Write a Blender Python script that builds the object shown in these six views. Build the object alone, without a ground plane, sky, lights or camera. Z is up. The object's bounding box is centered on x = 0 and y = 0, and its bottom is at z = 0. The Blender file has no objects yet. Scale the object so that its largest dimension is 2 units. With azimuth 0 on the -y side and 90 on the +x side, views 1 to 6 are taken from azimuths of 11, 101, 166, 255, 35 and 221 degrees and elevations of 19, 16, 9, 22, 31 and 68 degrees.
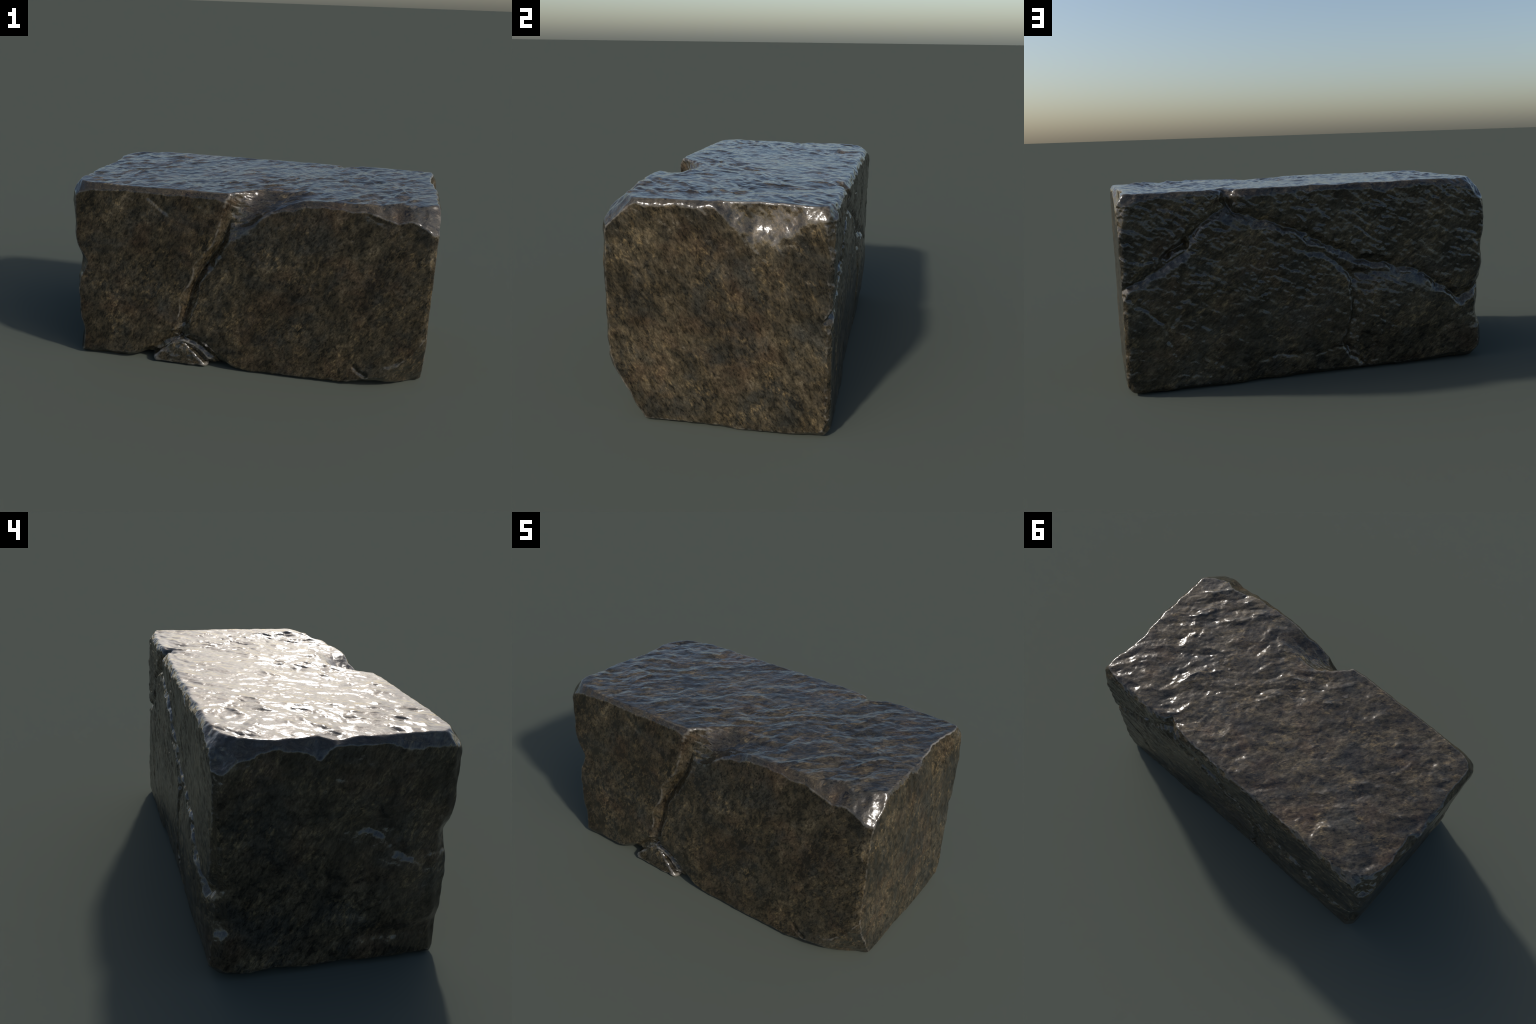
import bpy, math
import numpy as np
from mathutils import Vector

# ----------------------------------------------------------------------------
# A roughly hewn, wet-looking rectangular stone block, two metres long.
# The block is the common inside of six rough faces (height fields), twelve
# broken edges (bevels whose widths change along the edge), corner breaks and
# scooped chips.  Cracks are grooves along hand-placed centre lines.
# ----------------------------------------------------------------------------

STEP = 0.005          # surface sampling, metres
INSET = 0.20           # how far inside the faces the edge fans start


# ---------------------------------------------------------------- noise -----
def _hash(ix, iy, seed):
    h = (ix * 374761393 + iy * 668265263 + seed * 1442695041) & 0xFFFFFFFF
    h = ((h ^ (h >> 13)) * 1274126177) & 0xFFFFFFFF
    return ((h ^ (h >> 16)) & 0xFFFF) / 65535.0 * 2.0 * math.pi


def noise(u, v, seed=0):
    """2-D gradient noise, about -1..1."""
    iu, iv = np.floor(u).astype(np.int64), np.floor(v).astype(np.int64)
    fu, fv = u - iu, v - iv
    su, sv = fu * fu * fu * (fu * (fu * 6 - 15) + 10), fv * fv * fv * (fv * (fv * 6 - 15) + 10)

    def corner(a, b):
        t = _hash(iu + a, iv + b, seed)
        return np.cos(t) * (fu - a) + np.sin(t) * (fv - b)
    lo = corner(0, 0) * (1 - su) + corner(1, 0) * su
    hi = corner(0, 1) * (1 - su) + corner(1, 1) * su
    return (lo * (1 - sv) + hi * sv) * 1.5


def fbm(u, v, octaves=4, seed=0, gain=0.5):
    total, amp = 0.0, 1.0
    for k in range(octaves):
        total = total + amp * noise(u, v, seed + 17 * k)
        u, v = u * 2.03 + 5.2, v * 2.03 - 3.7
        amp *= gain
    return total


def turned(u, v, degrees, along, across):
    """Rotate the face coordinates and give grain lengths along and across."""
    c, s = math.cos(math.radians(degrees)), math.sin(math.radians(degrees))
    return (u * c + v * s) / along, (-u * s + v * c) / across


def smooth(e0, e1, x):
    t = np.clip((x - e0) / (e1 - e0), 0, 1)
    return t * t * (3 - 2 * t)


def smax(a, b, k):
    h = np.maximum(k - np.abs(a - b), 0) / k
    return np.maximum(a, b) + h * h * k * 0.25


# ------------------------------------------------------------- polylines ----
def polyline(u, v, points):
    """Distance to a polyline, signed (+ on its left), and how far along 0..1."""
    best = np.full(u.shape, 9.0)
    side = np.ones(u.shape)
    along = np.zeros(u.shape)
    n = len(points) - 1
    for i in range(n):
        (ax, ay), (bx, by) = points[i], points[i + 1]
        dx, dy = bx - ax, by - ay
        t = np.clip(((u - ax) * dx + (v - ay) * dy) / (dx * dx + dy * dy), 0, 1)
        px, py = u - ax - t * dx, v - ay - t * dy
        d = np.hypot(px, py)
        closer = d < best
        best = np.where(closer, d, best)
        side = np.where(closer, np.where(dx * py - dy * px >= 0, 1.0, -1.0), side)
        along = np.where(closer, (i + t) / n, along)
    return best, side, along


def groove(u, v, points, depth, left, right, wobble=0.008, seed=3, fade=(0.0, 0.0), crisp=1.1):
    """A V groove: full depth on the line, rising over `left` / `right` metres."""
    wu = u + wobble * fbm(u * 14, v * 14, 3, seed)
    wv = v + wobble * fbm(u * 14, v * 14, 3, seed + 40)
    d, side, along = polyline(wu, wv, points)
    width = np.where(side > 0, left, right) * (1 + 0.35 * noise(u * 9, v * 9, seed + 9))
    t = np.clip(d / width, 0, 1)
    shape = (1 - t) ** crisp * depth
    if fade[0]:
        shape = shape * smooth(0, fade[0], along)
    if fade[1]:
        shape = shape * smooth(0, fade[1], 1 - along)
    return shape


def bump(u, v, cu, cv, ru, rv, height):
    q = ((u - cu) / ru) ** 2 + ((v - cv) / rv) ** 2
    return height * np.exp(-q)


# ------------------------------------------------------- the six faces ------
def front_face(x, z):                       # outward is -y
    h = 0.503 + 0.004 * fbm(x * 3, z * 3, 3, 11) + 0.0022 * fbm(x * 16, z * 16, 3, 12)
    h = h + 0.004 * smooth(1.0, 0.7, z)
    crack = [(-0.07, 0.90), (-0.095, 0.84), (-0.13, 0.74), (-0.236, 0.578), (-0.300, 0.411), (-0.338, 0.25), (-0.352, 0.165)]
    h = h - groove(x, z, crack, 0.030, 0.04, 0.04, 0.006, 31, fade=(0.15, 0.25))
    h = h - groove(x, z, crack, 0.020, 0.20, 0.03, 0.006, 32, fade=(0, 0.6), crisp=1.6)       # the right lobe rolls into the crack
    h = h - groove(x, z, [(-0.35, 0.17), (-0.44, 0.13), (-0.56, 0.03)], 0.028, 0.03, 0.06, 0.006, 33)
    h = h - groove(x, z, [(-0.35, 0.17), (-0.26, 0.13), (-0.15, 0.05), (-0.1, 0.0)], 0.024, 0.05, 0.02, 0.006, 34)
    h = h - bump(x, z, -0.345, 0.03, 0.14, 0.09, 0.060)          # seat of the wedged chip
    # shallow scars
    h = h - groove(x, z, [(0.98, 0.33), (0.92, 0.22), (0.80, 0.138)], 0.008, 0.015, 0.05, 0.006, 35)
    h = h - groove(x, z, [(0.60, 0.14), (0.66, 0.08), (0.70, 0.06)], 0.010, 0.02, 0.02, 0.004, 36, fade=(0.2, 0.1))
    h = h - groove(x, z, [(-0.55, 0.97), (-0.45, 0.90), (-0.38, 0.86)], 0.006, 0.03, 0.02, 0.006, 37, fade=(0.1, 0.4))
    h = h - groove(x, z, [(0.60, 0.99), (0.68, 0.94), (0.74, 0.93)], 0.006, 0.03, 0.03, 0.006, 38, fade=(0.2, 0.3))
    return h


def back_face(x, z):                        # outward is +y
    h = 0.487 + 0.004 * fbm(x * 3, z * 3, 3, 21)
    h = h + bump(x, z, -0.52, 0.37, 0.26, 0.18, 0.024) - bump(x, z, -1.0, 0.27, 0.13, 0.10, 0.040) - bump(x, z, -0.87, 0.37, 0.09, 0.04, 0.018)
    # slaty little plates, rising towards -x
    plates = fbm(*turned(x, z, 205, 0.11, 0.045), 4, 22)
    plates = 0.55 * np.abs(plates) + smooth(-0.12, 0.12, plates) + 0.6 * smooth(-0.1, 0.1, fbm(*turned(x, z, 212, 0.07, 0.03), 3, 26) - 0.2)
    rough = 0.35 + 0.65 * smooth(-0.3, 0.5, fbm(x * 2.2, z * 2.2, 2, 24) + 0.8 * (z - 0.55))
    h = h + 0.0034 * rough * (plates - 0.7) + 0.0014 * fbm(x * 22, z * 22, 3, 23)
    slab = [(-1.02, 0.44), (-0.93, 0.40), (-0.848, 0.345), (-0.706, 0.438), (-0.579, 0.528), (-0.26, 0.61), (-0.034, 0.712), (0.099, 0.796), (0.24, 0.83), (0.431, 0.90), (0.458, 0.95), (0.463, 1.03)]
    h = h - groove(x, z, slab, 0.024, 0.045, 0.032, 0.014, 41)
    h = h - bump(x, z, -0.26, 0.535, 0.06, 0.03, 0.010)
    fork = [(0.458, 0.93), (0.522, 0.894), (0.634, 0.811), (0.684, 0.698), (0.80, 0.64), (0.883, 0.60), (0.965, 0.549), (1.02, 0.51)]
    h = h - groove(x, z, fork, 0.022, 0.045, 0.036, 0.014, 42)
    h = h - groove(x, z, [(0.65, 0.775), (0.73, 0.73), (0.81, 0.675)], 0.045, 0.025, 0.03, 0.008, 50, fade=(0.3, 0.3))
    h = h - bump(x, z, 0.455, 0.95, 0.06, 0.08, 0.030)
    h = h - bump(x, z, 0.77, 0.70, 0.08, 0.04, 0.008)
    rib = [(0.10, 0.69), (-0.02, 0.66), (-0.12, 0.61), (-0.203, 0.50), (-0.205, 0.305), (-0.16, 0.17), (-0.20, 0.09), (-0.25, 0.05)]
    h = h - groove(x, z, rib, 0.014, 0.022, 0.03, 0.010, 43, fade=(0.15, 0))
    h = h - groove(x, z, [(-0.22, 0.53), (-0.24, 0.40), (-0.21, 0.28), (-0.17, 0.14)], 0.013, 0.03, 0.05, 0.010, 44)
    h = h - groove(x, z, [(-0.20, 0.55), (-0.34, 0.545), (-0.58, 0.505)], 0.007, 0.05, 0.02, 0.010, 45)
    h = h - groove(x, z, [(0.96, 0.50), (0.801, 0.361), (0.755, 0.226), (0.74, 0.15)], 0.008, 0.02, 0.02, 0.008, 46, fade=(0, 0.3))
    h = h - groove(x, z, [(0.70, 0.60), (0.725, 0.42), (0.80, 0.28)], 0.006, 0.02, 0.025, 0.010, 47, fade=(0.2, 0.3))
    h = h - groove(x, z, [(0.45, 0.10), (0.20, 0.14), (0.0, 0.12), (-0.13, 0.145)], 0.005, 0.02, 0.03, 0.016, 48, fade=(0.3, 0))
    h = h - groove(x, z, [(-0.80, 0.34), (-0.76, 0.22), (-0.68, 0.12), (-0.60, 0.08)], 0.004, 0.02, 0.02, 0.010, 49, fade=(0, 0.3))
    return h - 0.014 * smooth(0.25, 0.0, z) * smooth(0.5, 0.2, x)


def left_face(y, z):                        # outward is -x
    h = 0.980 + 0.005 * fbm(y * 3.2, z * 3.2, 3, 51) + 0.0025 * fbm(y * 15, z * 15, 3, 52)
    h = h - groove(y, z, [(-0.05, 0.66), (-0.16, 0.62), (-0.385, 0.45), (-0.55, 0.40)], 0.008, 0.03, 0.09, 0.016, 53, fade=(0.5, 0), crisp=1.5)
    h = h - groove(y, z, [(-0.02, 0.23), (-0.17, 0.26), (-0.30, 0.33), (-0.43, 0.385)], 0.006, 0.05, 0.02, 0.012, 54, fade=(0.3, 0.1))
    h = h - bump(y, z, -0.52, 0.56, 0.10, 0.07, 0.040)
    h = h + bump(y, z, -0.05, 0.80, 0.28, 0.14, 0.012) - bump(y, z, -0.15, 0.66, 0.20, 0.075, 0.024) + bump(y, z, -0.27, 0.45, 0.15, 0.05, 0.014) - bump(y, z, -0.05, 0.27, 0.15, 0.05, 0.008)
    h = h - bump(y, z, -0.25, 0.14, 0.24, 0.035, 0.014) - bump(y, z, 0.52, 0.62, 0.06, 0.07, 0.035)
    h = h - 0.008 * smooth(-0.3, -0.5, y)
    h = h - bump(y, z, 0.50, 0.40, 0.07, 0.06, 0.05)
    h = h - bump(y, z, -0.50, 0.13, 0.14, 0.11, 0.020)
    h = h - bump(y, z, 0.42, 0.28, 0.06, 0.08, 0.014)
    h = h - bump(y, z, -0.17, 0.17, 0.05, 0.03, 0.006)
    return h


def right_face(y, z):                       # outward is +x
    h = 0.988 + 0.003 * fbm(y * 3, z * 3, 3, 61)
    h = h + 0.0030 * fbm(*turned(y, z, -60, 0.11, 0.045), 4, 62)
    h = h + 0.006
    h = h - bump(y, z, 0.23, 0.95, 0.16, 0.10, 0.014)
    return h


def top_face(x, y):                         # outward is +z
    wx = x + 0.06 * noise(x * 4, y * 4, 75)
    wy = y + 0.06 * noise(x * 4, y * 4, 76)
    rip = fbm(*turned(wx, wy, 50, 0.16, 0.085), 4, 71, 0.45)
    rip = rip * (0.35 + 0.65 * smooth(0.49, 0.42, np.abs(y)) * smooth(0.97, 0.90, np.abs(x)))
    rip = 1.25 * rip * np.abs(rip) ** 0.5
    h = 1.0125 + 0.003 * fbm(x * 2.3, y * 2.3, 2, 72) + 0.0014 * fbm(x * 17, y * 17, 3, 79) * smooth(0.5, 0.42, np.abs(y)) + 0.0072 * rip * (0.55 + 0.65 * smooth(-0.6, 0.6, 0.7 * x + 1.2 * fbm(x * 2.1, y * 2.1, 2, 77)))
    h = h - bump(x, y, 0.455, 0.47, 0.04, 0.06, 0.014)
    h = h - bump(x, y, -0.94, 0.02, 0.05, 0.05, 0.012)
    return h


def bottom_face(x, y):                      # outward is -z
    h = -0.004 + 0.004 * fbm(x * 4, y * 4, 3, 81)
    h = h - bump(x, y, -0.53, -0.5, 0.10, 0.2, 0.03)
    h = h - bump(x, y, -0.12, -0.5, 0.08, 0.2, 0.018)
    h = h - bump(x, y, 0.74, -0.5, 0.12, 0.14, 0.028)
    h = h - bump(x, y, -0.95, -0.05, 0.3, 0.25, 0.010)
    return np.minimum(h, 0.0)


FACES = {                                   # name: (function, u axis, v axis, normal axis, sign)
    "front": (front_face, 0, 2, 1, -1), "back": (back_face, 0, 2, 1, 1),
    "left": (left_face, 1, 2, 0, -1), "right": (right_face, 1, 2, 0, 1),
    "top": (top_face, 0, 1, 2, 1), "bottom": (bottom_face, 0, 1, 2, -1),
}
LOW, HIGH = (-1.1, -0.62, -0.1), (1.1, 0.62, 1.12)
CELL = 0.004

# ---------------------------------------------------- the twelve edges ------
# (face A, face B, axis along the edge, [(place, width on A, width on B), ...])
EDGES = [
    ("top", "front", 0, [(-1, .05, .05), (-.85, .028, .03), (-.6, .02, .025), (-.3, .018, .025), (-.17, .02, .03), (-.04, .03, .04), (.05, .05, .06), (.15, .06, .07), (.31, .03, .035), (.5, .022, .02), (.65, .045, .04), (.78, .09, .07), (.88, .08, .07), (1, .10, .09)]),
    ("top", "back", 0, [(-1, .086, .079), (-.85, .046, .046), (-.7, .020, .026), (0, .020, .026), (.4, .026, .033), (.6, .020, .020), (.9, .020, .026), (1, .046, .066)]),
    ("top", "left", 1, [(-.5, .053, .059), (-.39, .033, .066), (-.25, .033, .050), (-.17, .026, .026), (.03, .033, .026), (.09, .046, .073), (.15, .033, .040), (.27, .026, .033), (.4, .053, .059), (.5, .079, .079)]),
    ("top", "right", 1, [(-.5, .035, .06), (-.35, .015, .02), (0, .018, .025), (.08, .025, .10), (.15, .032, .18), (.28, .030, .13), (.38, .022, .06), (.5, .033, .035)]),
    ("front", "left", 2, [(0, .03, .04), (.25, .03, .06), (.4, .025, .05), (.56, .035, .05), (.7, .02, .045), (.85, .025, .045), (1, .05, .06)]),
    ("front", "right", 2, [(0, .066, .092), (.06, .059, .083), (.13, .106, .079), (.22, .053, .040), (.33, .026, .020), (.6, .023, .017), (.86, .026, .020), (1, .066, .059)]),
    ("back", "left", 2, [(0, .03, .03), (.2, .03, .035), (.34, .04, .05), (.42, .035, .05), (.55, .02, .025), (.85, .02, .03), (.93, .05, .05), (1, .10, .10)]),
    ("back", "right", 2, [(0, .040, .033), (.1, .020, .020), (.5, .020, .017), (.8, .020, .020), (.9, .033, .026), (1, .040, .040)]),
    ("bottom", "front", 0, [(-1, .02, .02), (-.7, .02, .02), (-.5, .04, .04), (-.15, .03, .03), (.1, .012, .012), (.7, .018, .018), (.80, .04, .04), (.90, .09, .09), (1, .09, .09)]),
    ("bottom", "back", 0, [(-1, .040, .040), (-.5, .026, .020), (0, .033, .026), (.3, .026, .033), (.5, .013, .013), (1, .026, .026)]),
    ("bottom", "left", 1, [(-.5, .020, .020), (0, .020, .020), (.5, .046, .040)]),
    ("bottom", "right", 1, [(-.5, .040, .033), (-.3, .020, .013), (.3, .013, .013), (.5, .033, .033)]),
]

# corner breaks: plane through three distances from the corner
CORNERS = [
    (("top", "left", "back"), (0.15, 0.16, 0.16)),
    (("top", "left", "front"), (0.094, 0.115, 0.108)),
    (("top", "right", "front"), (0.144, 0.173, 0.158)),
    (("top", "right", "back"), (0.072, 0.086, 0.086)),
    (("bottom", "right", "front"), (0.31, 0.25, 0.18)),
    (("bottom", "right", "back"), (0.058, 0.058, 0.065)),
    (("bottom", "left", "back"), (0.086, 0.094, 0.094)),
]


# the scoop where the crack opens on to the top: centres and radii of a swept ball
SCOOP = [(-.115, -.575, .72, .05), (-.08, -.552, .81, .070), (.025, -.525, 1.00, .114), (.12, -.450, 1.105, .155), (.30, -.40, 1.155, .148)]


def scoop(p):
    depth = np.full(len(p), -1.0)
    for a, b in zip(SCOOP[:-1], SCOOP[1:]):
        a, b = np.array(a), np.array(b)
        d = (b - a)[:3]
        t = np.clip((p - a[:3]) @ d / (d @ d), 0, 1)
        far = np.linalg.norm(p - a[:3] - t[:, None] * d, axis=1)
        depth = np.maximum(depth, a[3] + (b[3] - a[3]) * t - far)
    return depth


class Sheet:
    """One face's height field, tabulated once and looked up bilinearly."""

    def __init__(self, fn, a, b, n, sign):
        self.a, self.b, self.n, self.sign = a, b, n, sign
        nu = int((HIGH[a] - LOW[a]) / CELL) + 2
        nv = int((HIGH[b] - LOW[b]) / CELL) + 2
        u = LOW[a] + CELL * np.arange(nu)
        v = LOW[b] + CELL * np.arange(nv)
        uu, vv = np.meshgrid(u, v, indexing="ij")
        self.h = fn(uu, vv)

    def over(self, p):
        """Signed distance outside this face, measured along its normal."""
        u = np.clip((p[:, self.a] - LOW[self.a]) / CELL, 0, self.h.shape[0] - 1.001)
        v = np.clip((p[:, self.b] - LOW[self.b]) / CELL, 0, self.h.shape[1] - 1.001)
        i, j = u.astype(np.int64), v.astype(np.int64)
        fu, fv = u - i, v - j
        h = self.h
        val = (h[i, j] * (1 - fu) + h[i + 1, j] * fu) * (1 - fv) + (h[i, j + 1] * (1 - fu) + h[i + 1, j + 1] * fu) * fv
        return p[:, self.n] * self.sign - val


SHEETS = {k: Sheet(*f) for k, f in FACES.items()}


PLACES = np.linspace(-1.2, 1.3, 1200)       # places along an edge where widths are tabulated


def edge_widths(i, table):
    """Both bevel widths along edge i, ragged as broken stone is."""
    t, ts = PLACES, [r[0] for r in table]
    ragged = 1 + 0.32 * fbm(t * 7, t * 0 + i * 3.7, 2, 90 + i)
    return [np.interp(t, ts, [r[k] for r in table]) * ragged for k in (1, 2)]


WIDTHS = [edge_widths(i, e[3]) for i, e in enumerate(EDGES)]


def block(p):
    """Negative inside the stone, positive outside."""
    over = {k: s.over(p) for k, s in SHEETS.items()}
    f = None
    for o in over.values():
        f = o if f is None else smax(f, o, 0.006)
    for i, (fa, fb, axis, table) in enumerate(EDGES):
        t = p[:, axis]
        # the width measured on face A runs along B's normal and the other way round
        at = np.clip(((t + 1.2) / 2.5 * 1199).astype(np.int64), 0, 1199)
        wa, wb = WIDTHS[i][0][at], WIDTHS[i][1][at]
        plane = (over[fb] / wa + over[fa] / wb + 1) / np.sqrt(1 / wa ** 2 + 1 / wb ** 2)
        near = np.nonzero(plane > -0.02)[0]
        x, y, z = p[near].T
        plane[near] += 0.0035 * fbm(x * 9 + z * 6, y * 9 - z * 7, 3, 500)
        f = smax(f, plane, 0.006)
    for i, (names, w) in enumerate(CORNERS):
        q = sum(over[n] / k for n, k in zip(names, w)) + 1
        q = q / math.sqrt(sum(1 / k ** 2 for k in w))
        near = np.nonzero(q > -0.08)[0]
        x, y, z = p[near].T
        f[near] = smax(f[near], q[near] + 0.006 * fbm(x * 9 + z * 5, y * 9 - z * 6, 3, 300 + i), 0.006)
    cut = scoop(p)
    near = np.nonzero(cut > -0.1)[0]
    x, y, z = p[near].T
    cut[near] += 0.004 * fbm((x - z) * 9, (y + z) * 22, 3, 330)
    f = smax(f, cut, 0.02)
    return f


# --------------------------------------------------------- build the mesh ---
def box_grid(low, high, step):
    """Vertices and quads of a box surface with shared edge vertices."""
    counts = [max(2, int(round((h - l) / step))) for l, h in zip(low, high)]
    index, verts, quads = {}, [], []
    nx, ny, nz = counts
    for axis in range(3):
        a, b = [k for k in range(3) if k != axis]
        for end in (0, counts[axis]):
            ii, jj = np.meshgrid(np.arange(counts[a] + 1), np.arange(counts[b] + 1), indexing="ij")
            lat = np.zeros(ii.shape + (3,), np.int64)
            lat[..., a], lat[..., b], lat[..., axis] = ii, jj, end
            key = (lat[..., 0] * (ny + 1) + lat[..., 1]) * (nz + 1) + lat[..., 2]
            q = np.stack([key[:-1, :-1], key[1:, :-1], key[1:, 1:], key[:-1, 1:]], -1).reshape(-1, 4)
            flip = (end == 0) ^ (axis == 1)
            quads.append(q[:, ::-1] if flip else q)
    quads = np.concatenate(quads)
    keys, quads = np.unique(quads, return_inverse=True)
    quads = quads.reshape(-1, 4)
    lat = np.stack([keys // ((ny + 1) * (nz + 1)), keys // (nz + 1) % (ny + 1), keys % (nz + 1)], -1)
    low, high = np.array(low, float), np.array(high, float)
    return low + (high - low) * lat / np.array(counts), quads


def mesh_from(name, verts, quads, material):
    me = bpy.data.meshes.new(name)
    me.vertices.add(len(verts))
    me.vertices.foreach_set("co", verts.astype(np.float32).ravel())
    me.loops.add(len(quads) * 4)
    me.loops.foreach_set("vertex_index", quads.astype(np.int32).ravel())
    me.polygons.add(len(quads))
    me.polygons.foreach_set("loop_start", np.arange(0, len(quads) * 4, 4, dtype=np.int32))
    me.update(calc_edges=True)
    me.polygons.foreach_set("use_smooth", np.ones(len(quads), bool))
    me.materials.append(material)
    return me


def fill_shape(shape, low, high, inset, step, reach=0.12):
    """Shrink-wrap a box grid on to the surface where shape(p) = 0."""
    q, quads = box_grid(low, high, step)
    inner_low, inner_high = np.array(low) + inset, np.array(high) - inset
    c = np.clip(q, inner_low, inner_high)
    d = q - c
    far = np.linalg.norm(d, axis=1)
    d /= far[:, None]
    lo, hi = np.zeros(len(q)), np.full(len(q), inset * 1.75 + reach)
    for _ in range(13):
        mid = (lo + hi) / 2
        inside = shape(c + d * mid[:, None]) < 0
        lo, hi = np.where(inside, mid, lo), np.where(inside, hi, mid)
    return c + d * ((lo + hi) / 2)[:, None], quads


# --------------------------------------------------------------- material ---
def stone_material():
    m = bpy.data.materials.new("wet_dark_stone")
    m.use_nodes = True
    nt = m.node_tree
    nt.nodes.clear()
    N, L = nt.nodes.new, nt.links.new
    out = N("ShaderNodeOutputMaterial")
    bsdf = N("ShaderNodeBsdfPrincipled")
    L(bsdf.outputs[0], out.inputs[0])
    tc = N("ShaderNodeTexCoord")

    def mapped(scale, rot=(0, 0, 0), loc=(0, 0, 0), kind="POINT"):
        mp = N("ShaderNodeMapping")
        mp.vector_type = kind
        mp.inputs["Scale"].default_value = scale
        mp.inputs["Rotation"].default_value = rot
        mp.inputs["Location"].default_value = loc
        L(tc.outputs["Object"], mp.inputs[0])
        return mp.outputs[0]

    def tex(vec, scale, detail=6, rough=0.6, dist=0.0):
        n = N("ShaderNodeTexNoise")
        n.inputs["Scale"].default_value = scale
        n.inputs["Detail"].default_value = detail
        n.inputs["Roughness"].default_value = rough
        n.inputs["Distortion"].default_value = dist
        L(vec, n.inputs["Vector"])
        return n.outputs[0]

    def ramp(fac, stops):
        r = N("ShaderNodeValToRGB")
        e = r.color_ramp.elements
        while len(e) < len(stops):
            e.new(0.5)
        for k, (pos, col) in zip(e, stops):
            k.position = pos
            k.color = (*col, 1) if len(col) == 3 else col
        L(fac, r.inputs[0])
        return r.outputs[0]

    def mix(fac, a, b, kind="MIX"):
        x = N("ShaderNodeMix")
        x.data_type, x.blend_type = "RGBA", kind
        if isinstance(fac, float):
            x.inputs[0].default_value = fac
        else:
            L(fac, x.inputs[0])
        for sock, val in ((x.inputs[6], a), (x.inputs[7], b)):
            if isinstance(val, tuple):
                sock.default_value = (*val, 1)
            else:
                L(val, sock)
        return x.outputs[2]

    def grey(a, b):
        return [(a, (0, 0, 0)), (b, (1, 1, 1))]

    plain = mapped((1, 1, 1))
    # grain runs along (1, -1, 1): compress the two other directions
    # on the sides, along (1, 0.4, 0) on the top and along (-1, 0, 1) on the back
    geo = N("ShaderNodeNewGeometry")
    facing = N("ShaderNodeSeparateXYZ")
    L(geo.outputs["Normal"], facing.inputs[0])

    def turn(a, b, component):
        near = N("ShaderNodeMapRange")
        near.inputs["From Min"].default_value, near.inputs["From Max"].default_value = 0.55, 0.75
        L(component, near.inputs["Value"])
        x = N("ShaderNodeMix")
        x.data_type = "VECTOR"
        L(near.outputs[0], x.inputs[0])
        L(a, x.inputs[4])
        L(b, x.inputs[5])
        return x.outputs[1]
    rad = math.radians
    fibre = (3.0, 1, 1)
    grain = mapped(fibre, (0, rad(-50), rad(-45)), kind="TEXTURE")
    grain = turn(grain, mapped((2.0, 1, 1), (0, 0, rad(50)), kind="TEXTURE"), facing.outputs[2])
    grain = turn(grain, mapped((2.2, 1, 1), (0, rad(-145), 0), kind="TEXTURE"), facing.outputs[1])

    base = ramp(tex(grain, 17, 9, 0.72, 0.5), [(0.30, (0.020, 0.018, 0.014)), (0.45, (0.046, 0.038, 0.024)), (0.58, (0.079, 0.062, 0.037)), (0.74, (0.136, 0.114, 0.078))])
    warm = ramp(tex(plain, 4.5, 4, 0.6), grey(0.50, 0.68))
    c = mix(mixfac(N, L, warm, 0.5), base, (0.085, 0.050, 0.028))
    cool = ramp(tex(mapped((1, 1, 1), (0, 0, 0), (3, 7, 1)), 4.5, 6, 0.66, 0.6), grey(0.47, 0.62))
    c = mix(mixfac(N, L, cool, 0.65), c, (0.032, 0.033, 0.029))
    speck = ramp(tex(grain, 52, 6, 0.75, 0.2), grey(0.50, 0.72))
    zone = ramp(tex(mapped((1, 1, 1), (0, 0, 0), (9, 2, 4)), 7, 4, 0.6), grey(0.44, 0.62))
    both = N("ShaderNodeMath")
    both.operation = "MULTIPLY"
    L(speck, both.inputs[0])
    L(zone, both.inputs[1])
    c = mix(both.outputs[0], c, (0.23, 0.165, 0.080))
    dark = ramp(tex(grain, 42, 6, 0.72, 0.5), grey(0.36, 0.56))
    c = mix(dark, mix(0.72, c, (0.0, 0.0, 0.0)), c)
    broad = ramp(tex(grain, 5.5, 6, 0.65, 0.4), [(0.36, (0.50,) * 3), (0.62, (1.15,) * 3)])
    c = mix(1.0, c, broad, "MULTIPLY")
    fine = ramp(tex(grain, 120, 5, 0.7, 0.2), [(0.35, (0.55,) * 3), (0.65, (1.4,) * 3)])
    c = mix(1.0, c, fine, "MULTIPLY")
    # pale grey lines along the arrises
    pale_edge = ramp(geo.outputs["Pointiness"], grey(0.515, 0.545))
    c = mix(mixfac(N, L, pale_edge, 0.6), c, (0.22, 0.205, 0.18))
    L(c, bsdf.inputs["Base Color"])

    r = ramp(tex(plain, 24, 5, 0.6), [(0.3, (0.13,) * 3), (0.7, (0.24,) * 3)])
    L(r, bsdf.inputs["Roughness"])
    bsdf.inputs["Specular IOR Level"].default_value = 0.5

    def bumped(height, strength, distance, normal=None):
        b = N("ShaderNodeBump")
        b.inputs["Strength"].default_value = strength
        b.inputs["Distance"].default_value = distance
        L(height, b.inputs["Height"])
        if normal:
            L(normal, b.inputs["Normal"])
        return b.outputs[0]
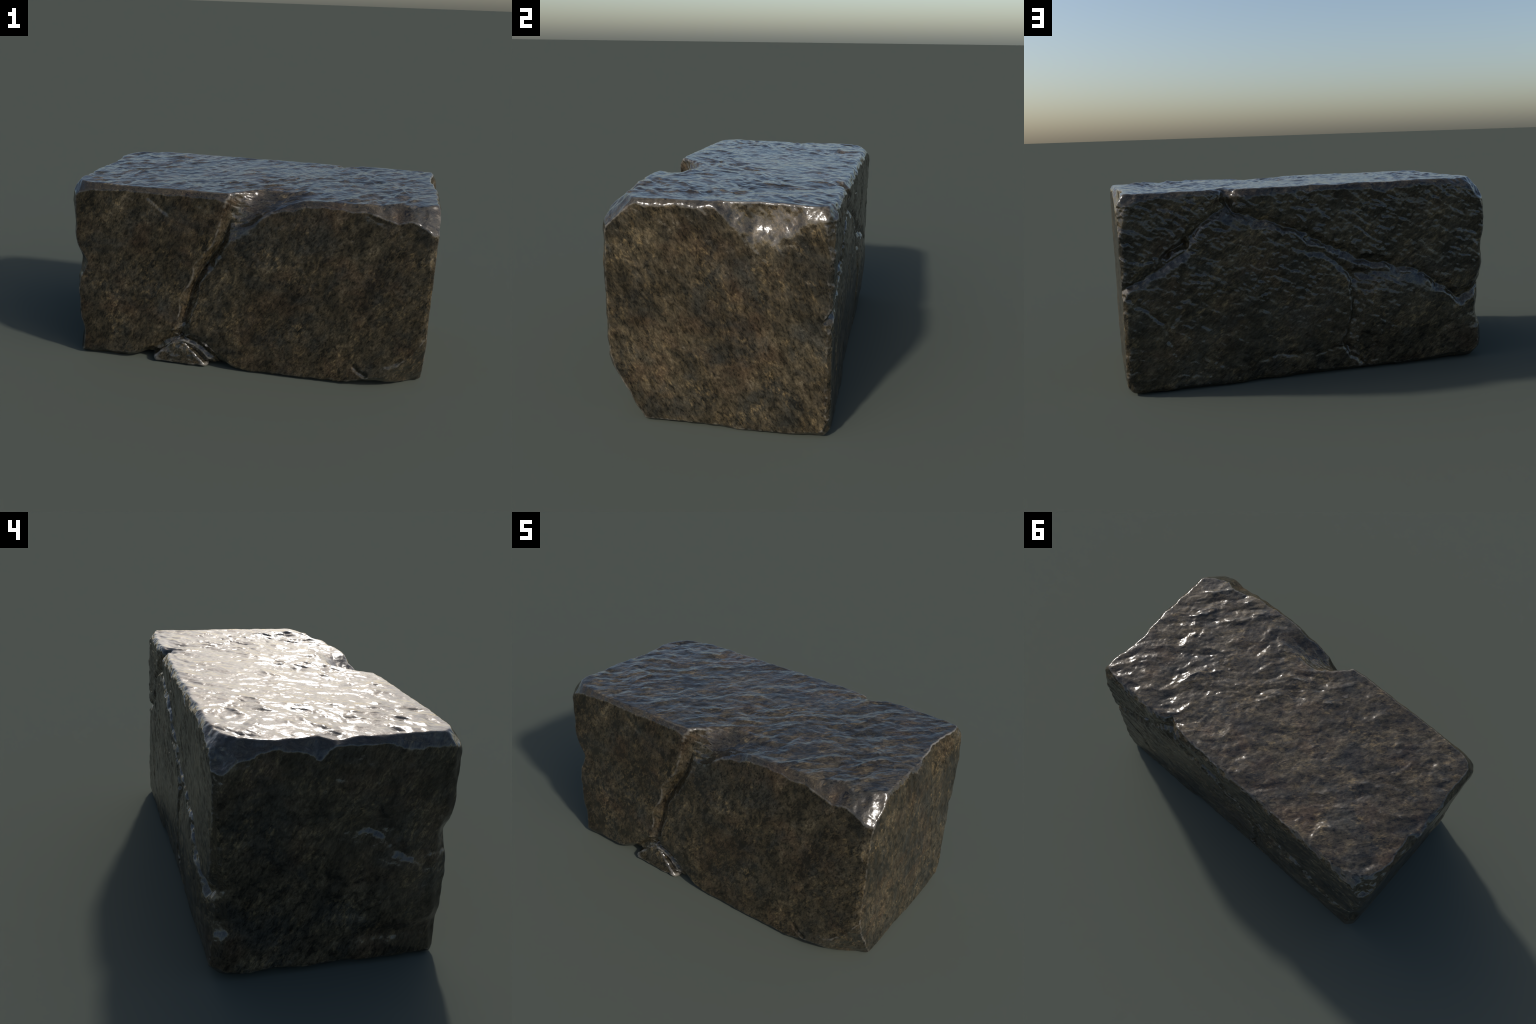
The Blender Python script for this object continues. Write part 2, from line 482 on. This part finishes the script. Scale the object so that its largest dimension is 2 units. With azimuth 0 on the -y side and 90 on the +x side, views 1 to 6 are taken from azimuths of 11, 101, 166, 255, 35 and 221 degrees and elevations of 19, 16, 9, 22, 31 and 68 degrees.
    n1 = bumped(tex(plain, 22, 3, 0.45), 0.32, 0.012)
    n2 = bumped(tex(grain, 60, 4, 0.55), 0.18, 0.004, n1)
    L(n2, bsdf.inputs["Normal"])
    return m


def mixfac(N, L, sock, k):
    n = N("ShaderNodeMath")
    n.operation = "MULTIPLY"
    L(sock, n.inputs[0])
    n.inputs[1].default_value = k
    return n.outputs[0]


# ------------------------------------------------------------- the wedge ----
def chip_shape(p):
    """Small fragment wedged under the crack on the front side."""
    x, y, z = p[:, 0] + 0.345, p[:, 1] + 0.47, p[:, 2] - 0.012
    n = 0.003 * fbm(p[:, 0] * 16, p[:, 2] * 20 + p[:, 1] * 9, 3, 401)
    planes = [
        ((0, -0.98, 0.20), 0.042),           # front
        ((0, 0, -1), 0.006),                 # sole
        ((-0.62, -0.20, 0.76), 0.125),       # upper left slope
        ((0.64, -0.20, 0.74), 0.098),        # upper right slope
        ((-0.85, -0.30, -0.43), 0.145),      # left end
        ((0.80, -0.40, -0.45), 0.165),       # right end
        ((0, 1, 0), 0.10),
    ]
    f = None
    for (a, b, c), d in planes:
        k = math.sqrt(a * a + b * b + c * c)
        o = (a * x + b * y + c * z) / k - d + n
        f = o if f is None else smax(f, o, 0.011)
    return f


# ------------------------------------------------------------------ scene ---
stone = stone_material()

root = bpy.data.objects.new("stone_block", None)
root.empty_display_size = 0.2
root["label"] = "long rough-hewn dark brown stone block, wet sheen, cracked sides"
root["category"] = "stone block"
bpy.context.scene.collection.objects.link(root)

verts, quads = fill_shape(block, (-1.0, -0.5, 0.0), (1.0, 0.5, 1.01), INSET, STEP)
body = bpy.data.objects.new("block_body", mesh_from("block_body", verts, quads, stone))
body.parent = root
bpy.context.scene.collection.objects.link(body)

verts, quads = fill_shape(chip_shape, (-0.395, -0.51, 0.01), (-0.295, -0.41, 0.11), 0.0499, 0.0025, reach=0.25)
chip = bpy.data.objects.new("wedged_chip", mesh_from("wedged_chip", verts, quads, stone))
chip.parent = root
bpy.context.scene.collection.objects.link(chip)
